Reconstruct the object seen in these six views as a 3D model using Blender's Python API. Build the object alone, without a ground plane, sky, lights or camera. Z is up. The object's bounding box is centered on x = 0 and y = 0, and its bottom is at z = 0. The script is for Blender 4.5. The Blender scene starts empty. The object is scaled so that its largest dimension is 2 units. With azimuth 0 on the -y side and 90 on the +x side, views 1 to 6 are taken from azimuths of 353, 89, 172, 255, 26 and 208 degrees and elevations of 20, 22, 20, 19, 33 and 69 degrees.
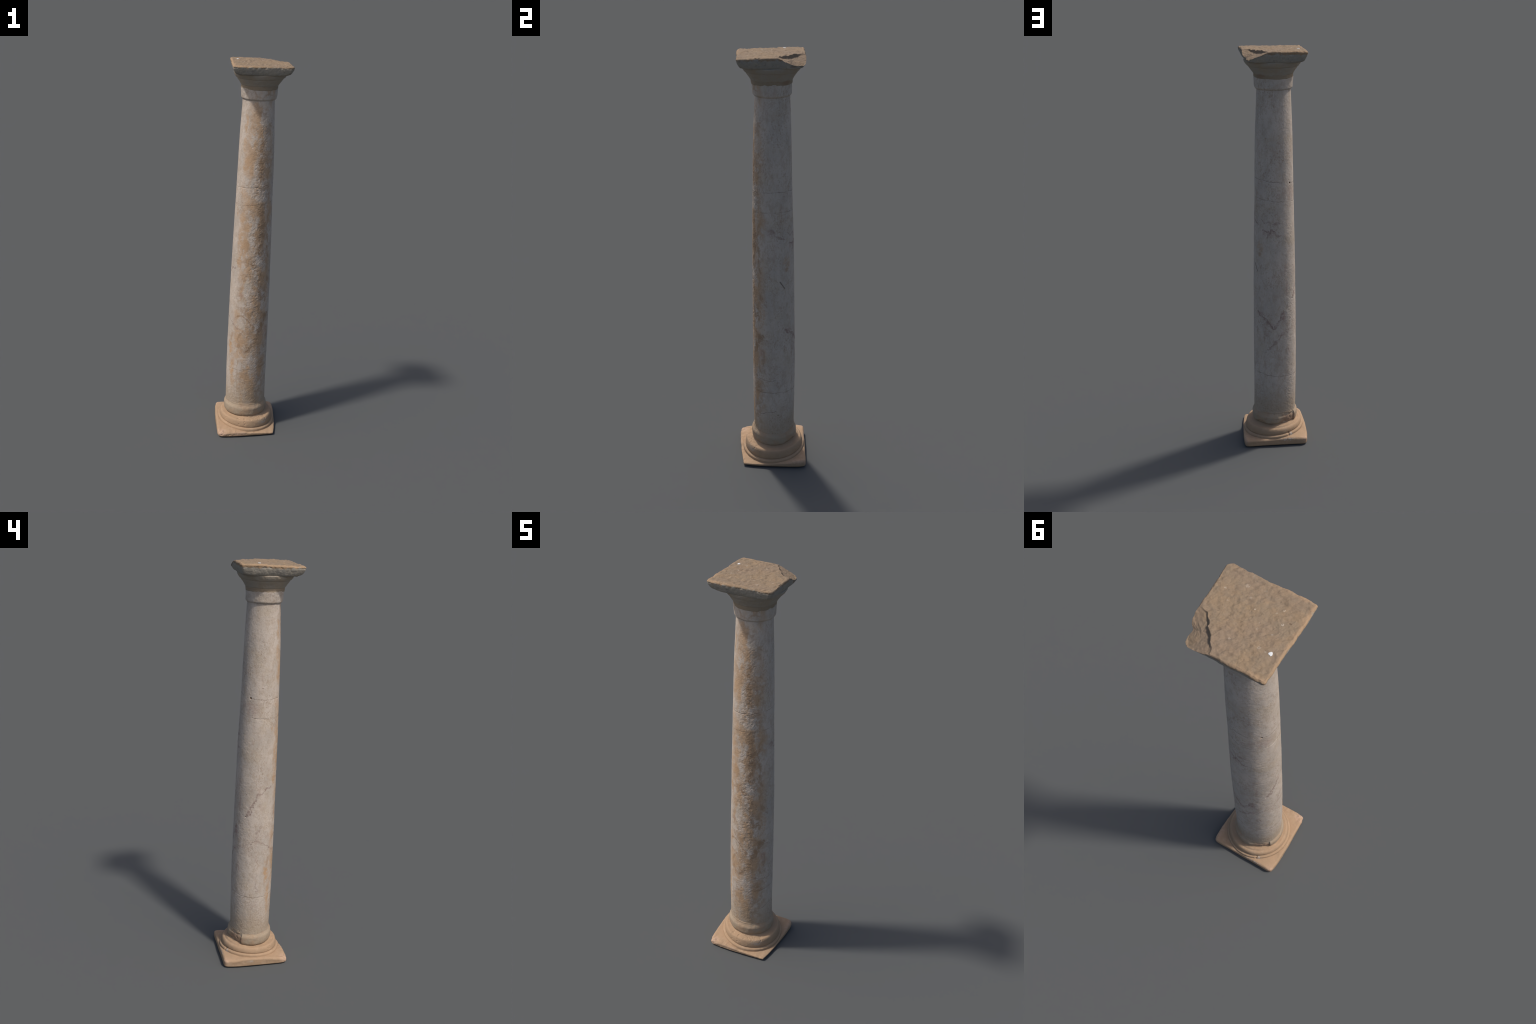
"""Weathered ancient stone column: square plinth, moulded base, swelling shaft,
round moulded capital and a square abacus with one corner broken off."""
import bpy, math
import numpy as np

# ------------------------------------------------------------------ noise --
def _hash(ix, iy, iz, seed):
    h = (ix.astype(np.int64) * 374761393 + iy.astype(np.int64) * 668265263
         + iz.astype(np.int64) * 2147483647 + seed * 1274126177) & 0xFFFFFFFF
    h = ((h ^ (h >> 13)) * 1274126177) & 0xFFFFFFFF
    h = ((h ^ (h >> 16)) * 2246822519) & 0xFFFFFFFF
    return ((h ^ (h >> 15)) & 0xFFFFFF) / float(0xFFFFFF) * 2.0 - 1.0

def vnoise(P, scale, seed=0):
    Q = P * np.asarray(scale, float)
    i = np.floor(Q).astype(np.int64)
    f = Q - i
    f = f * f * f * (f * (f * 6 - 15) + 10)
    out = 0.0
    for dx in (0, 1):
        wx = f[..., 0] if dx else 1 - f[..., 0]
        for dy in (0, 1):
            wy = f[..., 1] if dy else 1 - f[..., 1]
            for dz in (0, 1):
                wz = f[..., 2] if dz else 1 - f[..., 2]
                out = out + wx * wy * wz * _hash(i[..., 0] + dx, i[..., 1] + dy, i[..., 2] + dz, seed)
    return out

def fbm(P, scale, octaves=4, seed=0, gain=0.5):
    s = np.asarray(scale, float) * np.ones(3)
    a, t, tot = 1.0, 0.0, 0.0
    for o in range(octaves):
        t = t + a * vnoise(P + 3.7 * o, s * 2 ** o, seed + 17 * o)
        tot += a
        a *= gain
    return t / tot

def smooth(e0, e1, x):
    t = np.clip((x - e0) / (e1 - e0), 0, 1)
    return t * t * (3 - 2 * t)

# --------------------------------------------------------------- geometry --
def grid_normals(G):
    du = np.roll(G, -1, 1) - np.roll(G, 1, 1)
    dv = np.empty_like(G)
    dv[1:-1] = G[2:] - G[:-2]
    dv[0] = G[1] - G[0]
    dv[-1] = G[-1] - G[-2]
    n = np.cross(du, dv)
    l = np.linalg.norm(n, axis=2, keepdims=True)
    return n / np.maximum(l, 1e-12)

def grid_object(name, G, material, parent):
    """Closed mesh from a (rows, segments, 3) grid that runs from a lower pole to an upper pole."""
    m, n, _ = G.shape
    poles = np.array([G[0].mean(0), G[-1].mean(0)])
    verts = np.concatenate([G.reshape(-1, 3), poles])
    i, j = np.meshgrid(np.arange(m - 1), np.arange(n), indexing='ij')
    j2 = (j + 1) % n
    quads = np.stack([i * n + j, i * n + j2, (i + 1) * n + j2, (i + 1) * n + j], -1).reshape(-1, 4)
    k = np.arange(n)
    k2 = (k + 1) % n
    low = np.stack([np.full(n, m * n), k2, k], -1)
    top = np.stack([np.full(n, m * n + 1), (m - 1) * n + k, (m - 1) * n + k2], -1)
    me = bpy.data.meshes.new(name)
    loops = np.concatenate([quads.ravel(), low.ravel(), top.ravel()]).astype(np.int32)
    sizes = np.concatenate([np.full(len(quads), 4), np.full(2 * n, 3)])
    starts = np.concatenate([[0], np.cumsum(sizes)[:-1]]).astype(np.int32)
    me.vertices.add(len(verts))
    me.vertices.foreach_set('co', verts.astype(np.float32).ravel())
    me.loops.add(len(loops))
    me.loops.foreach_set('vertex_index', loops)
    me.polygons.add(len(sizes))
    me.polygons.foreach_set('loop_start', starts)
    me.polygons.foreach_set('use_smooth', np.ones(len(sizes), bool))
    me.update(calc_edges=True)
    me.validate()
    me.materials.append(material)
    ob = bpy.data.objects.new(name, me)
    bpy.context.collection.objects.link(ob)
    ob.parent = parent
    return ob

def dense_profile(points, step, sharp=()):
    """Resample a hand-placed (radius, height) profile; sharp indices stay corners."""
    p = np.array(points, float)
    out = []
    for a in range(len(p) - 1):
        p0 = p[a - 1] if a > 0 and a not in sharp else p[a] * 2 - p[a + 1]
        p3 = p[a + 2] if a + 2 < len(p) and (a + 1) not in sharp else p[a + 1] * 2 - p[a]
        p1, p2 = p[a], p[a + 1]
        k = max(2, int(np.ceil(np.linalg.norm(p2 - p1) / step)))
        t = np.linspace(0, 1, k, endpoint=False)[:, None]
        m1, m2 = (p2 - p0) * .5, (p3 - p1) * .5
        out.append((2*t**3-3*t**2+1)*p1 + (t**3-2*t**2+t)*m1 + (-2*t**3+3*t**2)*p2 + (t**3-t**2)*m2)
    out.append(p[-1:])
    q = np.concatenate(out)
    q[:, 0] = np.maximum(q[:, 0], 1e-4)
    return q

def closed_outline(points, seg, centre):
    """Smooth closed outline given as (x, y, sharpness 0..1) -> radius per azimuth about centre."""
    p = np.array(points, float)
    n = len(p)
    out = []
    for a in range(n):
        p1, p2 = p[a, :2], p[(a + 1) % n, :2]
        p0, p3 = p[a - 1, :2], p[(a + 2) % n, :2]
        t = np.linspace(0, 1, 80, endpoint=False)[:, None]
        d = p2 - p1
        m1 = (1 - p[a, 2]) * (p2 - p0) * .5 + p[a, 2] * d
        s2 = p[(a + 1) % n, 2]
        m2 = (1 - s2) * (p3 - p1) * .5 + s2 * d
        out.append((2*t**3-3*t**2+1)*p1 + (t**3-2*t**2+t)*m1 + (-2*t**3+3*t**2)*p2 + (t**3-t**2)*m2)
    q = np.concatenate(out) - np.array(centre)
    th = np.arctan2(q[:, 1], q[:, 0])
    r = np.hypot(q[:, 0], q[:, 1])
    o = np.argsort(th)
    ang = np.linspace(-math.pi, math.pi, seg, endpoint=False)
    return ang, np.interp(ang, th[o], r[o], period=2 * math.pi)

def azimuth(x, y):
    """Degrees; 0 on the -y side, 90 on the +x side."""
    return np.degrees(np.arctan2(x, -y))

def around(az, mid, half, soft):
    d = np.abs((az - mid + 180) % 360 - 180)
    return 1 - smooth(half, half + soft, d)

# ------------------------------------------------------------------ nodes --
class Nodes:
    def __init__(self, name):
        self.mat = bpy.data.materials.new(name)
        self.mat.use_nodes = True
        self.t = self.mat.node_tree
        self.t.nodes.clear()
        self.co = self.new('ShaderNodeTexCoord').outputs['Object']
    def new(self, kind):
        return self.t.nodes.new(kind)
    def put(self, sock, v):
        if isinstance(v, bpy.types.NodeSocket):
            self.t.links.new(v, sock)
        elif isinstance(v, (tuple, list)) and sock.type == 'RGBA' and len(v) == 3:
            sock.default_value = (*v, 1)
        else:
            sock.default_value = v
    def math(self, op, a, b=0.0, c=0.0, clamp=False):
        n = self.new('ShaderNodeMath')
        n.operation = op
        n.use_clamp = clamp
        for s, v in zip(n.inputs, (a, b, c)):
            self.put(s, v)
        return n.outputs[0]
    def vec(self, op, a, b=(0, 0, 0), c=(0, 0, 0), value=False):
        n = self.new('ShaderNodeVectorMath')
        n.operation = op
        self.put(n.inputs[0], a)
        self.put(n.inputs[1], b)
        if op == 'MULTIPLY_ADD':
            self.put(n.inputs[2], c)
        return n.outputs['Value' if value else 'Vector']
    def noise(self, scale, detail=4, rough=.55, co=None, stretch=None, color=False, distort=0.0):
        co = co or self.co
        if stretch:
            co = self.vec('MULTIPLY', co, stretch)
        n = self.new('ShaderNodeTexNoise')
        self.put(n.inputs['Vector'], co)
        n.inputs['Scale'].default_value = scale
        n.inputs['Detail'].default_value = detail
        n.inputs['Roughness'].default_value = rough
        n.inputs['Distortion'].default_value = distort
        return n.outputs['Color' if color else 0]
    def step(self, x, lo, hi, a=0.0, b=1.0):
        n = self.new('ShaderNodeMapRange')
        n.interpolation_type = 'SMOOTHSTEP'
        for s, v in zip(n.inputs, (x, lo, hi, a, b)):
            self.put(s, v)
        return n.outputs[0]
    def mix(self, fac, a, b, mode='MIX'):
        n = self.new('ShaderNodeMix')
        n.data_type = 'RGBA'
        n.blend_type = mode
        n.clamp_factor = True
        self.put(n.inputs[0], fac)
        self.put(n.inputs[6], a)
        self.put(n.inputs[7], b)
        return n.outputs[2]
    def warp(self, scale, amount, detail=3):
        c = self.noise(scale, detail, color=True)
        c = self.vec('SUBTRACT', c, (.5, .5, .5))
        return self.vec('MULTIPLY_ADD', c, (amount,) * 3, self.co)
    def blob(self, co, centre, radii, inner=.45, strength=1.0):
        d = self.vec('SUBTRACT', co, tuple(centre))
        d = self.vec('MULTIPLY', d, tuple(1.0 / r for r in radii))
        return self.step(self.vec('LENGTH', d, value=True), 1.0, inner, 0.0, strength)
    def stroke(self, co, p1, p2, width, axis, strength=1.0):
        """Thin line on the stone between two surface points (a plane through both, limited in reach)."""
        p1, p2 = np.array(p1), np.array(p2)
        mid = (p1 + p2) / 2
        rad = np.array([mid[0] - axis[0], mid[1] - axis[1], 0.0])
        n = np.cross(p2 - p1, rad)
        n /= np.linalg.norm(n)
        d = self.vec('SUBTRACT', co, tuple(mid))
        dist = self.math('ABSOLUTE', self.vec('DOT_PRODUCT', d, tuple(n), value=True))
        line = self.step(dist, width, width * .25)
        L = np.linalg.norm(p2 - p1)
        reach = self.step(self.vec('LENGTH', d, value=True), L * .62, L * .45, 0.0, strength)
        return self.math('MULTIPLY', line, reach)
    def any(self, masks):
        m = masks[0]
        for k in masks[1:]:
            m = self.math('MAXIMUM', m, k)
        return m
    def finish(self, color, rough=.9, bump=None, strength=.3, distance=.002):
        b = self.new('ShaderNodeBsdfPrincipled')
        self.put(b.inputs['Base Color'], color)
        self.put(b.inputs['Roughness'], rough)
        b.inputs['Specular IOR Level'].default_value = .2
        if bump is not None:
            n = self.new('ShaderNodeBump')
            n.inputs['Strength'].default_value = strength
            n.inputs['Distance'].default_value = distance
            self.put(n.inputs['Height'], bump)
            self.put(b.inputs['Normal'], n.outputs[0])
        o = self.new('ShaderNodeOutputMaterial')
        self.t.links.new(b.outputs[0], o.inputs[0])
        return self.mat

# ------------------------------------------------- the shaft's own measures --
# height, axis x, axis y, mean radius, widening along x (the shaft is slightly oval and leans)
SHAFT = np.array([
    [0.10, -.0058, .0066, .1030, .0052], [0.15, -.0056, .0066, .1034, .0052], [0.30, -.0063, .0069, .1042, .0036],
    [0.50, -.0054, .0082, .1045, .0024], [0.70, -.0030, .0080, .1033, .0022], [0.90, -.0003, .0079, .1009, .0021],
    [1.10, .0008, .0075, .0978, .0015], [1.30, .0026, .0061, .0929, .0013], [1.50, .0053, .0057, .0892, .0016],
    [1.65, .0060, .0067, .0851, .0012], [1.80, .0075, .0081, .0785, .0013], [1.84, .0080, .0078, .0775, .0016]])
SEAMS = [  # joint planes: z = a + b x + c y
    (1.3872, .1221, .0230), (1.2942, .1075, .0265), (.3747, .1125, .0122)]

def shaft_at(z):
    w = np.array(z, float)
    def s(k):
        d = .05
        return sum(np.interp(w + o * d, SHAFT[:, 0], SHAFT[:, k]) for o in (-1, -.5, 0, .5, 1)) / 5
    return s(1), s(2), s(3), s(4)

def on_shaft(az, z):
    cx, cy, r, e = shaft_at(z)
    a = math.radians(az)
    x, y = math.sin(a), -math.cos(a)
    R = r + e * math.cos(2 * math.atan2(y, x))
    return np.array([cx + R * x, cy + R * y, z])

# -------------------------------------------------------------- materials --
TAN = (.375, .250, .156)
TAN_PINK = (.47, .315, .225)
GREY = (.30, .265, .225)
DARK = (.115, .085, .062)

def marble_colour(N):
    """Pale stone with ochre patina, veins and joints; used on the shaft and on the collar."""
    pale, cool, ochre, brown, red = (.525, .446, .378), (.440, .380, .325), (.440, .288, .172), (.300, .196, .120), (.30, .185, .155)
    w1 = N.warp(22, .045, 4)
    w2 = N.warp(60, .016, 4)
    w3 = N.warp(140, .005, 3)
    w4 = N.warp(30, .075, 6)
    mid = N.noise(14, 5, .6, stretch=(1, 1, .45))
    col = N.mix(N.step(mid, .35, .68), pale, cool)
    # yellowish bloom
    col = N.mix(N.step(N.noise(9, 5, .6, co=N.vec('ADD', N.co, (7, 3, 1))), .5, .72, 0, .45), col, (.47, .375, .27))
    # fine mottling all over
    col = N.mix(N.step(N.noise(48, 6, .7, co=N.vec('ADD', w3, (4, 4, 4)), stretch=(1, 1, .6)), .47, .62, 0, .50), col, (.385, .305, .235))
    col = N.mix(N.step(N.noise(75, 5, .7, co=N.vec('ADD', w3, (1, 9, 2)), stretch=(1, 1, .7)), .54, .66, 0, .55), col, (.52, .46, .40))
    col = N.mix(N.step(N.noise(26, 5, .7, co=N.vec('ADD', w2, (8, 2, 5)), stretch=(1, 1, .3)), .56, .70, 0, .40), col, (.37, .265, .215))
    # the weathered front: ochre patches in streaks
    x, y, z = [N.new('ShaderNodeSeparateXYZ')] * 1 + [None, None]
    N.put(x.inputs[0], N.co)
    X, Y, Z = x.outputs
    front = N.math('ADD', N.math('MULTIPLY', X, .12), N.math('MULTIPLY', Y, -1.0))
    front = N.step(front, .030, .082)
    streak = N.noise(16, 6, .62, co=w1, stretch=(1, 1, .38))
    patches = N.step(streak, .44, .60)
    col = N.mix(N.math('MULTIPLY', N.math('MULTIPLY', front, patches), .9), col, ochre)
    # brown web of veins between pale islands on the front
    vor = N.new('ShaderNodeTexVoronoi')
    vor.feature = 'DISTANCE_TO_EDGE'
    vor.inputs['Scale'].default_value = 20
    N.put(vor.inputs['Vector'], N.vec('MULTIPLY', N.warp(26, .085, 6), (1, 1, .6)))
    web = N.step(vor.outputs['Distance'], .17, .02)
    web = N.math('MULTIPLY', web, N.step(N.noise(13, 5, .65, co=N.vec('ADD', w1, (3, 8, 4))), .40, .56))
    web = N.math('MULTIPLY', web, N.math('ADD', N.math('MULTIPLY', front, .48), .10))
    col = N.mix(web, col, (.315, .212, .132))
    def blobs(items, co, inner=.35):
        return N.any([N.blob(co, on_shaft(az, zz), (r, r, rz), inner, s) for az, zz, r, rz, s in items])
    # ochre areas (azimuth, height, half width, half height, strength)
    och = blobs([(-45, 1.70, .016, .09, .7), (-48, 1.60, .016, .06, .6), (-34, 1.50, .035, .07, .8), (-43, 1.36, .03, .04, .45),
                 (-42, 1.23, .03, .06, .7), (-36, 1.08, .04, .13, .8), (-40, .98, .022, .05, .9), (-64, 1.235, .006, .03, .8),
                 (-33, .80, .022, .04, .4), (-44, .69, .03, .035, .6), (-30, .55, .05, .09, .8), (-62, .50, .024, .10, 1),
                 (-54, .37, .026, .07, .95), (-52, .30, .022, .05, .6), (-20, .46, .05, .06, .7), (2, .28, .07, .06, .55),
                 (40, 1.53, .05, .12, .55), (56, 1.24, .035, .09, .5), (43, .40, .04, .10, .6), (56, .57, .03, .09, .5),
                 (57, .80, .03, .10, .5), (10, .72, .05, .12, .45), (128, 1.06, .03, .05, .45), (-130, .91, .005, .03, .4)], w1)
    col = N.mix(N.math('MULTIPLY', och, N.step(N.noise(38, 6, .7, co=w2), .41, .53, .12, 1)), col, ochre)
    # darker brown crust
    brn = blobs([(14, 1.58, .022, .05, .8), (13, 1.48, .024, .09, .9), (17, 1.25, .018, .05, .9), (24, 1.16, .030, .09, .9),
                 (20, 1.05, .032, .05, .8), (1, .975, .020, .03, .8), (54, .89, .020, .03, .7), (34, .62, .012, .05, .8),
                 (46, .66, .014, .05, .8), (-8, .49, .035, .025, .8), (-2, .58, .03, .05, .5), (44, .40, .03, .05, .6),
                 (58, .55, .012, .06, .6), (47, 1.03, .012, .06, .7), (128, 1.04, .018, .03, .5), (-61, .55, .012, .05, .5),
                 (28, .58, .012, .04, .7), (38, 1.70, .014, .05, .4), (52, 1.72, .010, .02, .6)], w1)
    brn = N.math('MULTIPLY', brn, N.step(N.noise(60, 6, .72, co=w3), .42, .54, .08, 1))
    col = N.mix(brn, col, brown)
    # reddish grey clouds and veins
    red_m = blobs([(-161, .70, .018, .04, .75), (-163, .61, .018, .02, .6), (160, .66, .035, .018, .45), (130, .715, .03, .02, .5),
                   (165, 1.14, .03, .025, .5), (-150, .86, .010, .07, .45), (83, 1.21, .03, .03, .5), (143, 1.14, .018, .03, .45),
                   (-144, .51, .008, .04, .5), (-126, 1.33, .05, .05, .4), (-33, .80, .02, .02, .5), (57, .60, .02, .05, .5),
                   (-174, 1.33, .012, .012, .6), (36, 1.505, .006, .007, .9), (-10, 1.30, .005, .009, .8), (43, 1.345, .003, .015, .8)], w2, .2)
    red_m = N.math('MULTIPLY', red_m, N.step(N.noise(110, 4, .7), .38, .60, .2, 1))
    col = N.mix(red_m, col, red)
    ax = (0, .0075)
    def line(pts, width, s, co=None):
        q = [on_shaft(a, zz) for a, zz in pts]
        return [N.stroke(co or w4, q[k], q[k + 1], width, ax, s) for k in range(len(q) - 1)]
    veins = []
    veins += line([(-59, .952), (-82, .931), (-96, .897), (-114, .842), (-128, .790)], .0075, .8)
    veins += line([(-157, .618), (-120, .650), (-97, .661), (-68, .645), (-36, .61)], .0040, .6)
    veins += line([(-81, .749), (-94, .717), (-98, .671)], .004, .5)
    veins += line([(-90, .496), (-92, .395)], .0035, .45)
    veins += line([(121, .724), (143, .694), (162, .652), (183, .664), (199, .72)], .011, .75)
    veins += line([(-164, .613), (170, .557), (145, .504)], .006, .6)
    veins += line([(140, 1.16), (153, 1.126), (166, 1.154), (185, 1.121), (198, 1.130)], .008, .8)
    veins += line([(132, 1.196), (172, 1.184), (198, 1.181)], .006, .6)
    veins += line([(80, 1.22), (106, 1.19), (125, 1.17)], .008, .6)
    vm = N.math('MULTIPLY', N.any(veins), N.step(N.noise(70, 4, .75), .38, .56, .30, 1))
    col = N.mix(vm, col, (.235, .160, .138))
    rust = line([(8, .95), (19, .925), (37, .900)], .009, .9) + line([(-8, .48), (14, .53), (24, .58), (34, .62), (48, .665), (57, .70)], .014, .9)
    rust += line([(-39, .68), (-15, .675), (4, .645), (6, .61)], .010, .85)
    rust += line([(27, .84), (24, .80), (34, .775), (44, .80), (48, .76)], .009, .8)
    rust += line([(-30, .50), (-34, .56), (-20, .60)], .010, .7) + line([(10, 1.62), (16, 1.55), (12, 1.48), (18, 1.42)], .010, .6)
    rust += line([(22, 1.26), (18, 1.20), (28, 1.12), (20, 1.04), (14, 1.02)], .012, .75) + line([(50, 1.24), (42, 1.18), (47, 1.10), (46, 1.02)], .008, .6)
    col = N.mix(N.math('MULTIPLY', N.any(rust), N.step(N.noise(60, 4, .7), .35, .6, .3, 1)), col, brown)
    # pale scratches
    scr = line([(178, .530), (161, .472)], .003, .7) + line([(150, .45), (160, .40), (155, .36)], .003, .6)
    scr += line([(84, 1.06), (84, .95)], .002, .6)
    col = N.mix(N.any(scr), col, (.52, .48, .44))
    # dusty foot of the shaft
    foot = N.math('ADD', Z, N.math('MULTIPLY', N.noise(12, 4), .16))
    col = N.mix(N.step(foot, .44, .25, 0, .62), col, (.345, .262, .178))
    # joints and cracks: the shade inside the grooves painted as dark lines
    cr = []
    for a, b, c in SEAMS:
        zz = N.math('ADD', N.math('MULTIPLY', N.math('ADD', N.vec('DOT_PRODUCT', N.vec('ADD', w3, (0, 0, 0)), (-b, -c, 1.0), value=True), -a), 1.0), N.math('MULTIPLY', N.math('SUBTRACT', N.noise(32, 5, .65), .5), .014))
        cr.append(N.step(N.math('ABSOLUTE', zz), .0019, .0005))
    cr = N.math('MULTIPLY', N.any(cr), N.step(N.noise(24, 3, .6), .38, .62, .10, .62))
    more = line([(51, .258), (71, .273), (94, .286)], .002, .55, w2) + line([(24, .47), (50, .455), (75, .452), (94, .457)], .002, .45, w2)
    more += line([(-25, .300), (-5, .285), (12, .275)], .002, .45, w2) + line([(106, .972), (119, .936)], .004, .8, w3)
    col = N.mix(N.any([cr] + more), col, DARK)
    hole = N.blob(N.co, (-.0632, .0669, 1.3795), (.0065, .0065, .0055), .6)
    spot = blobs([(-100, 1.376, .004, .003, .7), (-128, .790, .006, .004, .8), (-128, .905, .005, .004, .5), (-97, 1.43, .006, .003, .6),
                  (-110, .545, .006, .003, .5), (28, .235, .006, .005, .4), (100, .262, .008, .003, .7), (-60, 1.288, .004, .004, .6)], w3)
    col = N.mix(N.any([hole, spot]), col, (.14, .085, .05))
    # rusty flecks gathered in loose clouds
    cloud = N.step(N.noise(11, 4, .6, co=N.vec('ADD', w1, (5, 1, 6)), stretch=(1, 1, .55)), .44, .60, .12, 1)
    fleck = N.step(N.noise(150, 4, .65, co=N.vec('ADD', w3, (2, 2, 9)), stretch=(1, 1, .7)), .51, .64, 0, .50)
    col = N.mix(N.math('MULTIPLY', cloud, fleck), col, (.265, .180, .120))
    # grain
    g = N.noise(260, 3, .7)
    col = N.mix(N.step(g, .40, .25, 0, .45), col, (.27, .205, .155))
    col = N.mix(N.step(g, .58, .78, 0, .5), col, (.62, .55, .48))
    return col, g

def marble(name):
    N = Nodes(name)
    col, g = marble_colour(N)
    h = N.math('ADD', N.math('MULTIPLY', g, .6), N.noise(120, 4, .6))
    return N.finish(col, .88, h, .45, .0018)

def tan_stone(name, grey=0.0):
    """Warm sandy stone of the base and the capital mouldings."""
    N = Nodes(name)
    col = N.mix(N.step(N.noise(11, 5, .6), .38, .66), TAN, (.345, .235, .148))
    col = N.mix(N.step(N.noise(26, 5, .65), .52, .70, 0, .55), col, (.42, .30, .205))
    sx = N.new('ShaderNodeSeparateXYZ')
    N.put(sx.inputs[0], N.co)
    return N, col, sx.outputs

def base_material(name, kind):
    N, col, (X, Y, Z) = tan_stone(name)
    w = N.warp(45, .02, 4)
    if kind == 'torus':
        col = N.mix(N.step(N.noise(18, 5, .65), .36, .58, .25, .9), col, (.345, .275, .200))
        raw = N.blob(w, (-.075, .100, .115), (.065, .055, .040), .55, .8)
        col = N.mix(raw, col, (.285, .190, .130))
        col = N.mix(N.step(N.noise(30, 5, .65, co=N.vec('ADD', N.co, (2, 5, 3))), .54, .66, 0, .5), col, (.30, .20, .14))
    if kind == 'moulding':
        # grey lichen on the bulge towards the front right, small dark pits
        m = N.blob(w, (.09, -.115, .065), (.055, .035, .022), .2, .7)
        col = N.mix(N.math('MULTIPLY', m, N.step(N.noise(90, 4, .7), .42, .58)), col, (.36, .33, .29))
        pits = N.step(N.noise(150, 2, .5), .34, .26, 0, .8)
        pm = N.any([N.blob(N.co, (.03, -.14, .06), (.09, .04, .03), .5), N.blob(N.co, (-.12, .07, .06), (.05, .05, .03), .4, .5)])
        col = N.mix(N.math('MULTIPLY', pits, pm), col, (.15, .10, .08))
        chip = N.blob(w, (-.075, .135, .045), (.022, .018, .022), .3)
        col = N.mix(N.math('MULTIPLY', chip, N.step(N.noise(120, 3), .46, .58)), col, (.42, .385, .35))
    if kind == 'plinth':
        worn = N.any([N.blob(w, (-.155, -.158, .03), (.05, .045, .05), .3), N.blob(w, (-.15, .155, .035), (.03, .03, .03), .3, .6),
                      N.blob(w, (-.02, -.17, .02), (.13, .016, .03), .3, .5), N.blob(w, (.16, .13, .03), (.03, .08, .02), .3, .5)])
        col = N.mix(N.math('MULTIPLY', worn, N.step(N.noise(80, 4, .7), .36, .56)), col, TAN_PINK)
        chalk = N.any([N.blob(w, (-.06, .160, .035), (.06, .010, .012), .3, .8), N.blob(w, (-.165, .03, .03), (.02, .03, .012), .3, .4)])
        col = N.mix(N.math('MULTIPLY', chalk, N.step(N.noise(110, 3), .47, .58)), col, (.45, .41, .37))
    g = N.noise(240, 3, .7)
    col = N.mix(N.step(g, .42, .28, 0, .35), col, (.225, .145, .09))
    col = N.mix(N.step(g, .58, .76, 0, .35), col, (.50, .36, .24))
    h = N.math('ADD', N.math('MULTIPLY', g, .5), N.noise(110, 4, .6))
    return N.finish(col, .9, h, .4, .0016)

def echinus_material(name):
    N, col, (X, Y, Z) = tan_stone(name)
    col = N.mix(N.step(N.noise(17, 5, .65), .36, .60, .35, .95), (.345, .268, .188), (.335, .292, .238))
    # tan dust lies on the lowest fillet and in the grooves
    edge = N.math('ADD', Z, N.math('MULTIPLY', N.math('SUBTRACT', N.noise(30, 4), .5), .012))
    col = N.mix(N.step(edge, 1.888, 1.882, 0, .7), col, (.275, .200, .125))
    red = N.blob(N.warp(40, .02), (.085, .075, 1.880), (.05, .05, .012), .3, .7)
    col = N.mix(red, col, (.25, .155, .10))
    g = N.noise(240, 3, .7)
    col = N.mix(N.step(g, .42, .28, 0, .4), col, (.19, .155, .12))
    col = N.mix(N.step(g, .58, .76, 0, .35), col, (.38, .33, .27))
    h = N.math('ADD', N.math('MULTIPLY', g, .5), N.noise(110, 4, .6))
    return N.finish(col, .9, h, .4, .0016)

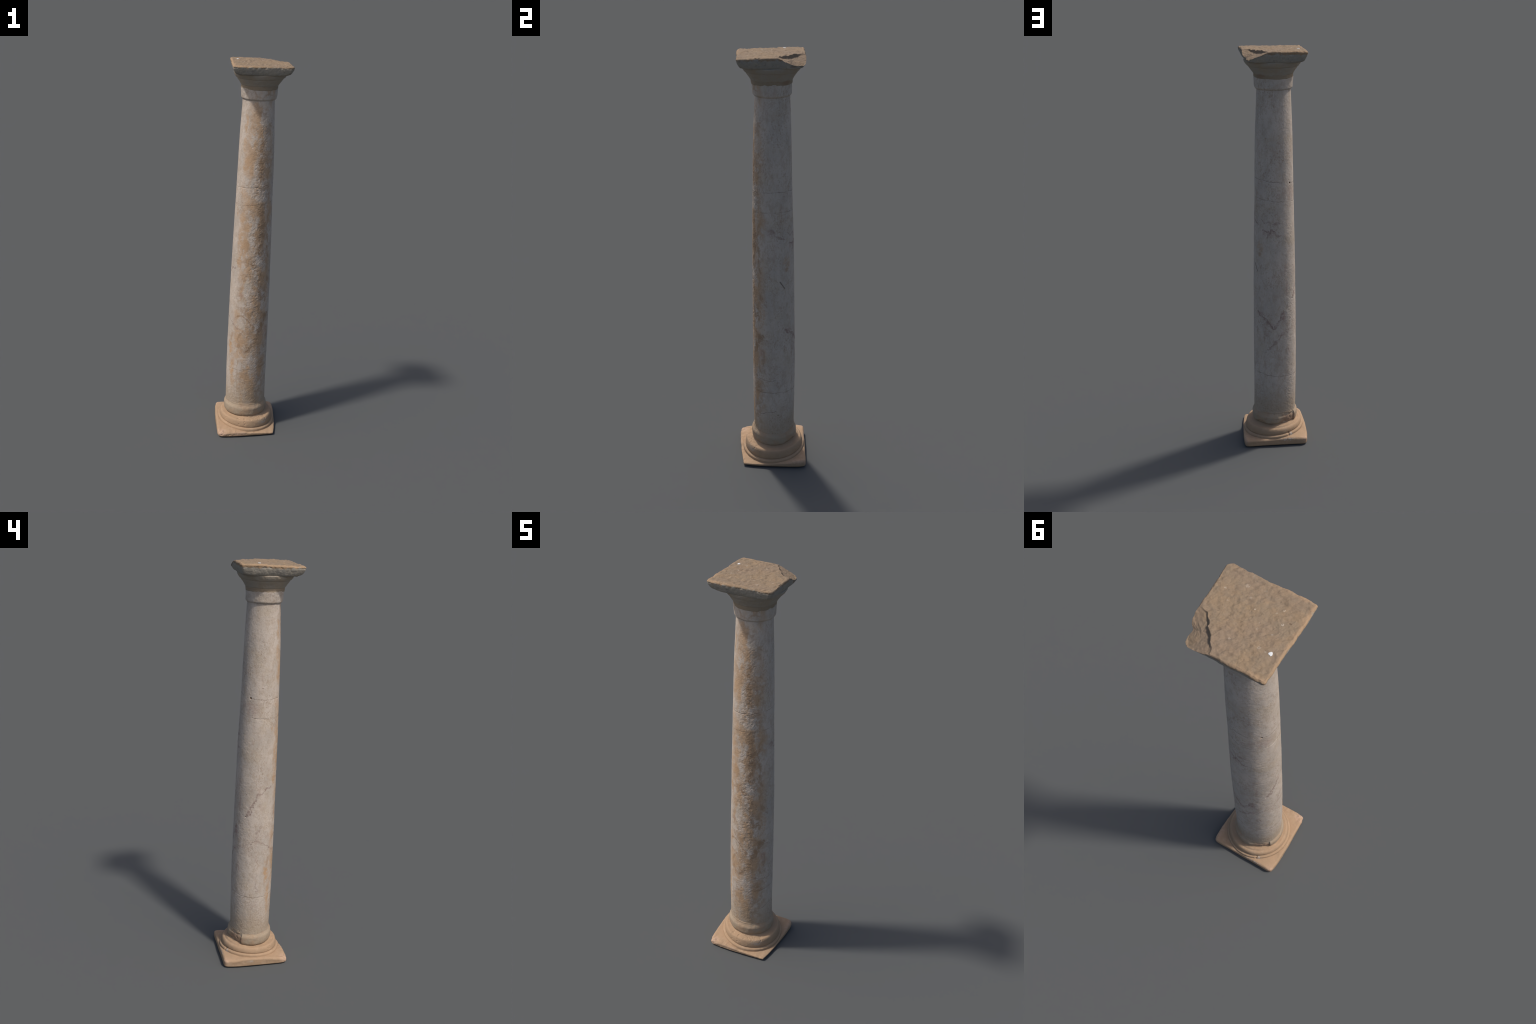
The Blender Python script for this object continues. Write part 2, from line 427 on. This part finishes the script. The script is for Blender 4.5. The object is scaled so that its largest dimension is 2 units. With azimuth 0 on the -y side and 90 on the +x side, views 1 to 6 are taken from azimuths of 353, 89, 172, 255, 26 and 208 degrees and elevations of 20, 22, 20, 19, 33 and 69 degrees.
def abacus_material(name):
    N, col, (X, Y, Z) = tan_stone(name)
    w = N.warp(50, .014, 4)
    # grey-brown crust on the flanks
    side = N.mix(N.step(N.noise(20, 5, .65), .38, .62), (.310, .276, .226), (.280, .256, .220))
    side = N.mix(N.step(N.noise(95, 4, .7), .53, .68, 0, .6), side, (.40, .335, .25))
    side = N.mix(N.step(N.noise(60, 4, .7, co=N.vec('ADD', N.co, (3, 1, 8))), .54, .66, 0, .5), side, (.185, .165, .145))
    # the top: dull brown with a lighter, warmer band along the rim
    top = N.mix(N.step(N.noise(22, 6, .65, distort=.6), .36, .64), (.262, .185, .116), (.240, .180, .122))
    top = N.mix(N.step(N.noise(7, 4, .6), .42, .62, 0, .6), top, (.235, .172, .122))
    wx = N.new('ShaderNodeSeparateXYZ')
    N.put(wx.inputs[0], w)
    ax = N.math('SUBTRACT', N.math('ABSOLUTE', N.math('SUBTRACT', wx.outputs[0], .0125)), .146)
    ay = N.math('SUBTRACT', N.math('ABSOLUTE', N.math('SUBTRACT', wx.outputs[1], .0035)), .1475)
    inset = N.math('MAXIMUM', ax, ay)
    rim = N.math('MULTIPLY', N.step(inset, -.018, -.001, 0, .75), N.step(X, .06, -.125, .12, 1))
    top = N.mix(rim, top, (.38, .252, .152))
    height = N.math('ADD', Z, N.math('MULTIPLY', N.math('SUBTRACT', N.noise(48, 6, .75), .5), .042))
    geo = N.new('ShaderNodeNewGeometry')
    sn = N.new('ShaderNodeSeparateXYZ')
    N.put(sn.inputs[0], geo.outputs['Normal'])
    crusted = N.step(height, 1.986, 1.979)
    beyond = N.vec('DOT_PRODUCT', N.vec('SUBTRACT', N.co, (.1205, .034, 0)), (.820, .572, 0), value=True)
    broken = N.step(beyond, -.004, .002)
    crusted = N.math('MULTIPLY', crusted, N.math('SUBTRACT', 1.0, N.math('MULTIPLY', broken, N.step(sn.outputs[2], .1, .4))))
    col = N.mix(crusted, top, side)
    # small shells and lichen discs on the top
    def discs(items, s):
        return N.any([N.blob(w2, (x, y, 1.995), (r, r, .02), .6, k * s) for x, y, r, k in items])
    w2 = N.warp(200, .0018, 2)
    d = discs([(-.0614, -.0759, .0050, .8), (-.0793, -.0336, .0048, 1), (.0119, -.0385, .0030, 1), (-.0592, .0633, .0065, .6), (-.0809, .0668, .004, .4),
               (-.0199, -.0079, .0025, .8), (-.0241, .0118, .0035, .6), (-.0701, .008, .0045, .6), (.0264, .0768, .005, .5), (.1194, -.0588, .0045, .6),
               (.0678, -.0977, .009, .4), (.0407, -.066, .005, .35), (-.0472, -.0579, .004, .4), (.0936, -.0274, .004, .3)], .75)
    col = N.mix(N.math('MULTIPLY', d, N.step(N.noise(300, 2), .35, .55)), col, (.52, .44, .35))
    col = N.mix(N.blob(w2, (-.098, -.0459, 1.995), (.006, .004, .02), .5, .7), col, (.12, .075, .05))
    g = N.noise(240, 3, .7)
    col = N.mix(N.step(g, .42, .28, 0, .35), col, (.165, .120, .082))
    col = N.mix(N.step(g, .60, .78, 0, .3), col, (.40, .31, .215))
    h = N.math('ADD', N.math('MULTIPLY', g, .45), N.noise(110, 4, .6))
    return N.finish(col, .9, h, .4, .0016)

def chalk_material(name):
    N = Nodes(name)
    col = N.mix(N.noise(180, 3), (.60, .60, .59), (.70, .70, .69))
    return N.finish(col, .7)

# ------------------------------------------------------------------- build --
column = bpy.data.objects.new('stone_column', None)
bpy.context.collection.objects.link(column)
column['label'] = 'weathered ancient stone column with moulded base and chipped square capital'
column['category'] = 'stone column'

marble_mat = marble('weathered_marble')

def lathe(profile, seg, centre, tilt=(0, 0, 0, 0), oval=0.0):
    """centre may be a function of height; tilt = (dz/dx, dz/dy, full below, none above)."""
    th = np.linspace(-math.pi, math.pi, seg, endpoint=False)
    r, z = profile[:, :1], profile[:, 1:2]
    cx, cy = centre(z) if callable(centre) else (centre[0], centre[1])
    R = r * (1 + oval * np.cos(2 * th)[None])
    X, Y = cx + R * np.cos(th)[None], cy + R * np.sin(th)[None]
    w = 1 - smooth(tilt[2], tilt[3], z) if tilt[3] > tilt[2] else 0.0
    Z = z + w * (tilt[0] * X + tilt[1] * Y)
    return np.stack([X, Y, Z + 0 * X], -1), th

# shaft ---------------------------------------------------------------------
def build_shaft():
    seg = 500
    zz = np.concatenate([np.linspace(.10, 1.835, 1180)])
    th = np.linspace(-math.pi, math.pi, seg, endpoint=False)
    cx, cy, r, e = [a[:, None] for a in shaft_at(zz)]
    R = r + e * np.cos(2 * th)[None]
    G = np.stack([cx + R * np.cos(th), cy + R * np.sin(th), zz[:, None] + 0 * R], -1)
    n = grid_normals(G)
    x, y, z = G[..., 0], G[..., 1], G[..., 2]
    az = azimuth(x - cx, y - cy)
    d = .0011 * fbm(G, (9, 9, 5), 3, 1) + .0006 * fbm(G, (30, 30, 12), 3, 2)
    crust = around(az, 12, 16, 30) * smooth(.25, .45, z) * (.45 + .55 * smooth(-.25, .25, fbm(G, 8, 3, 5)))
    foot = .45 * (1 - smooth(.24, .40, z))
    side = .22 * around(az, -100, 40, 30) * smooth(-.1, .4, fbm(G, 10, 2, 9))
    rough = np.maximum(np.maximum(crust, foot), side)
    fine = fbm(G, 95, 4, 11, .6)
    d += fine * (.0004 + .0006 * rough) + .0005 * rough * np.minimum(0, fbm(G, 45, 3, 13) + .05)
    pits = vnoise(G, 120, 21)
    d -= .0005 * smooth(.22, .42, fbm(G + .004 * pits[..., None], (100, 100, 140), 2, 23)) * (.2 + rough)
    for a, b, c in SEAMS:
        s = np.abs(z - (a + b * x + c * y) + .0045 * fbm(G, 25, 2, 33))
        d -= .0009 * (1 - smooth(.0004, .0024, s)) * smooth(-.3, .3, vnoise(G, 22, 35))
    for p, rad, dep in [((-.0632, .0669, 1.3795), .0065, .0028), (tuple(on_shaft(-128, .79)), .005, .002)]:
        q = np.linalg.norm(G - np.array(p), axis=-1)
        d -= dep * (1 - smooth(rad * .4, rad, q))
    G = G + n * d[..., None]
    return grid_object('shaft', G, marble_mat, column)

# upper torus of the base ------------------------------------------------------
def build_torus():
    prof = dense_profile([(.0001, .080), (.085, .082), (.1035, .0905), (.1095, .0945), (.1128, .102), (.1140, .113),
                          (.1140, .1250), (.1134, .1340), (.1110, .1410), (.1072, .1480), (.1042, .1550), (.1030, .1620), (.0990, .1655), (.0001, .168)], .0014, (1, 12))
    G, th = lathe(prof, 480, (-.0058, .0067), oval=.026)
    n = grid_normals(G)
    x, y, z = G[..., 0], G[..., 1], G[..., 2]
    az = azimuth(x + .0058, y - .0067)
    d = .0014 * fbm(G, 16, 3, 41) + .0012 * fbm(G, 60, 4, 42)
    # large spall at the back left: sharp at one end, running out at the other
    wob = 6 * fbm(G, 40, 3, 43)
    a = (az + wob * .35) % 360
    spall = smooth(178, 205, a) * (1 - smooth(234.5, 237, a))
    spall = spall * (1 - smooth(.142, .154, z + .010 * fbm(G, 30, 3, 44)))
    low = smooth(112, 122, a) * (1 - smooth(195, 215, a)) * (1 - smooth(.100, .112, z + .016 * fbm(G, 28, 3, 46)))
    outer = smooth(.09, .10, np.hypot(x + .0058, y - .0067))
    d -= outer * (.0085 * spall * (1 + .35 * fbm(G, 45, 4, 45)) + .005 * low)
    G = G + n * d[..., None]
    return grid_object('torus', G, base_material('torus_stone', 'torus'), column)

# lower moulding: bulging ring on a thin fillet ------------------------------------
def build_moulding():
    prof = dense_profile([(.0001, .016), (.120, .018), (.1515, .0285), (.1540, .0345), (.1525, .0425), (.1475, .0460), (.1420, .0475),
                          (.1440, .0530), (.1432, .0620), (.1405, .0725), (.1365, .0800), (.1315, .0832), (.1240, .0838), (.1150, .0850), (.1075, .0885), (.1000, .0935), (.0001, .0945)],
                         .0014, (1, 6, 15))
    G, th = lathe(prof, 560, (.0004, .0045), tilt=(-.074, .049, .045, .105), oval=.006)
    n = grid_normals(G)
    x, y, z = G[..., 0], G[..., 1], G[..., 2]
    d = .0012 * fbm(G, 13, 3, 51) + .0007 * fbm(G, 60, 4, 52)
    ledge = smooth(.132, .122, np.hypot(x, y)) * around(azimuth(x, y), -150, 28, 22) * smooth(.07, .078, z)
    d += ledge * .006 * (1 + .3 * fbm(G, 50, 3, 54))
    chip = 1 - smooth(.4, 1.0, np.linalg.norm((G - np.array((-.062, .137, .052))) / np.array((.008, .014, .016)), axis=-1))
    d -= .004 * chip
    d -= .0016 * smooth(.20, .42, fbm(G, 60, 3, 53)) * smooth(.02, .10, -y) * smooth(.05, .06, z)
    G = G + n * d[..., None]
    return grid_object('base_moulding', G, base_material('moulding_stone', 'moulding'), column)

# square blocks ---------------------------------------------------------------
def block(outline, centre, seg, profile):
    """Loft a rounded square outline: profile rows are (outline scale, height function)."""
    ang, R = closed_outline(outline, seg, centre)
    rows = []
    for s, inset, zf in profile:
        rr = np.maximum(s * R - inset, 1e-4)
        x, y = centre[0] + rr * np.cos(ang), centre[1] + rr * np.sin(ang)
        rows.append(np.stack([x, y, zf(x, y) + 0 * x], -1))
    return np.array(rows), ang

def build_plinth():
    c = (0.0, 0.0)
    outline = [(.1370, -.1450, .9), (.1500, -.0800, 0), (.1585, .0000, 0), (.1640, .0900, 0), (.1630, .1380, .2), (.1500, .1560, .2),
               (.0800, .1580, 0), (.0000, .1600, 0), (-.0900, .1615, 0), (-.1400, .1625, .2), (-.1560, .1480, .2), (-.1640, .0900, 0),
               (-.1655, .0000, 0), (-.1650, -.0900, 0), (-.1620, -.1420, .2), (-.1460, -.1600, .2), (-.0800, -.1630, 0), (.0000, -.1590, 0), (.0800, -.1520, 0)]
    def top(x, y):
        rr = np.hypot(x, y)
        a = azimuth(x, y)
        k = .012 * around(a, -136, 10, 30) + .007 * around(a, -45, 10, 30) - .006 * around(a, 135, 14, 30)
        k = k + 0 * rr
        front = .0045 * around(a, 40, 35, 30) * smooth(.10, .15, rr)
        return .0345 - .066 * x + .046 * y - k * smooth(.150, .215, rr) - front
    def soft(x, y):   # how rounded the top edge is: crisp at the front right, worn elsewhere
        k = smooth(-.05, -.22, y - x)
        return .25 + .75 * (1 - k)
    def under(x, y):
        return .0045 + 0 * x
    prof = []
    for s in np.linspace(.002, .9, 30):
        prof.append((s, 0, lambda x, y: 0.0 * x))
    for t in np.linspace(0, 1, 14)[1:]:
        a = t * math.pi / 2
        prof.append((1, .016 * (1 - math.sin(a)), lambda x, y, a=a: .010 * (1 - math.cos(a))))
    for t in np.linspace(0, 1, 12)[1:]:
        prof.append((1, .0, lambda x, y, t=t: .010 + t * np.maximum((top(x, y) - .010 - .011 * soft(x, y)), .001)))
    for t in np.linspace(0, 1, 14)[1:]:
        a = t * math.pi / 2
        prof.append((1, .013 * (1 - math.cos(a)), lambda x, y, a=a: np.maximum(top(x, y) - .011 * soft(x, y) * (1 - math.sin(a)), .012 + .001 * math.sin(a))))
    last = 1 - .013 / .16
    for s in np.linspace(1, .0, 70)[1:]:
        s = max(s, .002)
        prof.append((s, .013 * s, lambda x, y: np.maximum(top(x, y), .013)))
    outline = [(a * 1.010, b * 1.010, k) for a, b, k in outline]
    G, ang = block(outline, c, 640, prof)
    n = grid_normals(G)
    x, y, z = G[..., 0], G[..., 1], G[..., 2]
    up = smooth(.002, .012, z)
    d = .0016 * fbm(G, 16, 3, 61) + .0009 * fbm(G, 60, 4, 62)
    worn = np.exp(-((x + .15) ** 2 + (y + .15) ** 2) / .05 ** 2) + .5 * np.exp(-((x + .15) ** 2 + (y - .155) ** 2) / .03 ** 2) + .6 * (y < -.14)
    d += worn * .0028 * fbm(G, 70, 3, 63)
    G = G + n * (d * up)[..., None]
    G[..., 2] = np.maximum(G[..., 2], 0)
    return grid_object('plinth', G, base_material('plinth_stone', 'plinth'), column)

def build_collar_and_echinus():
    def centre(z):
        return np.interp(z, [1.81, 1.83, 1.868, 1.905, 1.940], [.0080, .0085, .0086, .0105, .0125]), np.interp(z, [1.81, 1.83, 1.868, 1.905, 1.940], [.0079, .0073, .0056, .0045, .0045])
    collar = dense_profile([(.0001, 1.810), (.0760, 1.8125), (.0800, 1.8155), (.0852, 1.8215), (.0868, 1.8275), (.0876, 1.840), (.0884, 1.852),
                            (.0892, 1.864), (.0893, 1.870), (.080, 1.874), (.0001, 1.875)], .0013, (1, 2, 8))
    G, th = lathe(collar, 440, centre, oval=.02)
    n = grid_normals(G)
    G = G + n * (.0009 * fbm(G, 18, 3, 71) + .0010 * fbm(G, 80, 4, 72))[..., None]
    grid_object('collar', G, marble_mat, column)
    bell = dense_profile([(.0001, 1.8655), (.082, 1.866), (.0893, 1.8680), (.0902, 1.8740), (.0910, 1.8810), (.0918, 1.8845), (.0960, 1.8920), (.1020, 1.9010), (.1085, 1.9100),
                          (.1138, 1.9180), (.1170, 1.9200), (.1205, 1.9240), (.1255, 1.9310), (.1295, 1.9390), (.1310, 1.9440), (.127, 1.9465), (.0001, 1.952)], .0013, (1, 5, 9, 14, 15))
    G, th = lathe(bell, 480, centre, oval=.01)
    n = grid_normals(G)
    x, y, z = G[..., 0], G[..., 1], G[..., 2]
    d = .0016 * fbm(G, (18, 18, 30), 3, 73) + .0012 * fbm(G, 70, 4, 74)
    d += .0030 * smooth(1.915, 1.94, z) * np.abs(np.sin(2 * np.arctan2(y, x))) ** 2
    d -= .0012 * (1 - smooth(.0005, .0028, np.abs(z - 1.9188 + .0015 * fbm(G, 15, 2, 75))))
    d -= .0010 * (1 - smooth(.0005, .0028, np.abs(z - 1.8845 + .0015 * fbm(G, 15, 2, 76))))
    G = G + n * d[..., None]
    grid_object('echinus', G, echinus_material('echinus_stone'), column)

def build_abacus():
    c = (.0125, .0035)
    outline = [(.1440, -.1450, .6), (.1590, -.1290, .6), (.1585, -.0900, 0), (.1550, -.0350, 0), (.1560, .0100, 0), (.1570, .0500, 0), (.1585, .1000, 0), (.1590, .1500, .8),
               (.1000, .1510, 0), (.0430, .1490, 0), (.0000, .1505, 0), (-.0500, .1495, 0), (-.1200, .1530, .6), (-.1290, .1440, .6), (-.1310, .0700, 0),
               (-.1340, -.0300, 0), (-.1370, -.1250, .3), (-.1280, -.1430, .3), (-.0500, -.1460, 0), (.0300, -.1430, 0), (.1000, -.1445, 0)]
    def top(x, y):
        return 1.9934 + .020 * y + .0036 * np.exp(-((x + .095) ** 2 + (y - .07) ** 2) / .06 ** 2)
    prof = []
    flat = lambda h: (lambda x, y: h + 0 * x)
    for s in np.linspace(.002, .80, 24):
        prof.append((s, 0, flat(1.944)))
    side = dense_profile([(.80, 1.944), (.870, 1.9450), (.905, 1.9490), (.932, 1.956), (.956, 1.9645), (.976, 1.973), (.990, 1.981), (.9985, 1.986)], .0022)[1:]
    # profile walks in (scale, height) space; 0.15 m of half width turns scale into metres
    k = np.concatenate([[0], np.cumsum(np.hypot(np.diff(side[:, 0]) * .15, np.diff(side[:, 1])))])
    kk = np.linspace(0, k[-1], 46)
    for s, h in zip(np.interp(kk, k, side[:, 0]), np.interp(kk, k, side[:, 1])):
        f = (h - 1.944) / (1.986 - 1.944)
        prof.append((s, 0, lambda x, y, f=f: 1.944 + f * (top(x, y) - .0078 - 1.944) + .007 * (1 - f) * smooth(.145, .19, np.hypot(x - .0125, y - .0035))))
    for t in np.linspace(0, 1, 12)[1:]:
        a = t * math.pi / 2
        prof.append((.9985, .009 * (1 - math.cos(a)), lambda x, y, a=a: top(x, y) - .0078 * (1 - math.sin(a))))
    for s in np.linspace(1, 0, 190)[1:]:
        s = max(s, .002)
        prof.append((.9985 * s, .009 * s, top))
    G, ang = block(outline, c, 840, prof)
    n = grid_normals(G)
    x, y, z = G[..., 0], G[..., 1], G[..., 2]
    d = .0014 * fbm(G, 18, 3, 81) + .0014 * fbm(G, 75, 4, 82)
    d += .0014 * np.clip(fbm(G, 45, 3, 83), -1, 1) * smooth(1.978, 1.99, z)
    # chisel lumps on the top, elongated along one diagonal
    u, v = (x * .8 + y * .6), (-x * .6 + y * .8)
    lum = fbm(np.stack([u, v, z * 0], -1), (52, 92, 1), 3, 84)
    d += .0034 * lum * smooth(1.980, 1.988, z) * smooth(.9, 1.0, n[..., 2])
    edge = smooth(1.974, 1.983, z) * (1 - smooth(.85, .98, n[..., 2]))
    d -= edge * .0042 * np.maximum(0, fbm(G, 45, 4, 85) + .05)
    G = G + n * d[..., None]
    # broken corner: everything beyond the break falls to a rough sloping floor
    x, y, z = G[..., 0].copy(), G[..., 1].copy(), G[..., 2].copy()
    P2 = np.stack([x, y, 0 * x], -1)
    jag = .0045 * fbm(P2, 55, 3, 91)
    # signed distance past the line through (.119,.036) and (.043,.143)
    p, q = np.array((.1205, .034)), np.array((.0425, .146))
    t = (q - p) / np.linalg.norm(q - p)
    nrm = np.array((-t[1], t[0]))
    if nrm @ np.array((1, 1)) < 0:
        nrm = -nrm
    along = (x - p[0]) * t[0] + (y - p[1]) * t[1]
    past = (x - p[0]) * nrm[0] + (y - p[1]) * nrm[1] + jag
    start = np.where(along < 0, -along * .82, 0)    # towards the +x face the break swings to the edge
    past = past - start
    a = np.clip(along / .1365, -.3, 1.2)
    cliff = .0095 * smooth(-.15, .22, a) * (1 - smooth(.45, 1.15, a)) + .001
    floor = top(x, y) - cliff * smooth(0, .0055, past) - past * .37
    floor = floor + (.0030 * fbm(P2, 38, 4, 92) + .0013 * fbm(P2, 110, 3, 93)) * smooth(0, .01, past)
    floor = np.maximum(floor, 1.9575 + .003 * fbm(P2, 25, 2, 94))
    newz = np.where(past > 0, np.minimum(z, floor), z)
    # the broken edge follows the flank at its new height, with a bite and a lost tip
    _, R = closed_outline(outline, 840, c)
    o = np.argsort(side[:, 1])
    zt = np.clip(1.944 + (newz - 1.944) * (1.986 - 1.944) / (top(x, y) - .0078 - 1.944), 1.944, 1.986)
    limit = R[None] * np.interp(zt, side[o, 1], side[o, 0])
    lost = smooth(.0, .012, z - newz) + smooth(0, .02, past) * smooth(1.948, 1.958, z)
    bite = .013 * np.exp(-(((x - .150) / .028) ** 2 + ((y - .098) / .018) ** 2)) + .019 * np.exp(-(((x - .160) / .022) ** 2 + ((y - .145) / .03) ** 2))
    ang2 = np.arctan2(y - c[1], x - c[0])
    rr = np.hypot(x - c[0], y - c[1])
    cap = np.where(past > 0, np.minimum(rr, limit + .001), rr)
    cap = cap - bite * np.clip(lost, 0, 1) * smooth(.09, .15, rr) * (past > 0)
    G[..., 0] = c[0] + np.cos(ang2) * cap
    G[..., 1] = c[1] + np.sin(ang2) * cap
    G[..., 2] = np.minimum(newz, 2.0)
    ab = grid_object('abacus', G, abacus_material('abacus_stone'), column)
    # bird dropping on the top: a thin lobed splash
    sp = dense_profile([(.0001, -.002), (.0055, -.0015), (.0060, .0004), (.0045, .0011), (.0001, .0015)], .0006)
    S, th = lathe(sp, 60, (0, 0))
    lobe = 1 + .12 * np.sin(3 * th + .6) + .25 * np.exp(-((th - 1.9) / .16) ** 2)
    S[..., :2] *= lobe[None, :, None]
    S += np.array((-.0967, .0645, top(-.0967, .0645) + .0006))
    grid_object('bird_dropping', S, chalk_material('dried_dropping'), column)

build_plinth()
build_moulding()
build_torus()
build_shaft()
build_collar_and_echinus()
build_abacus()
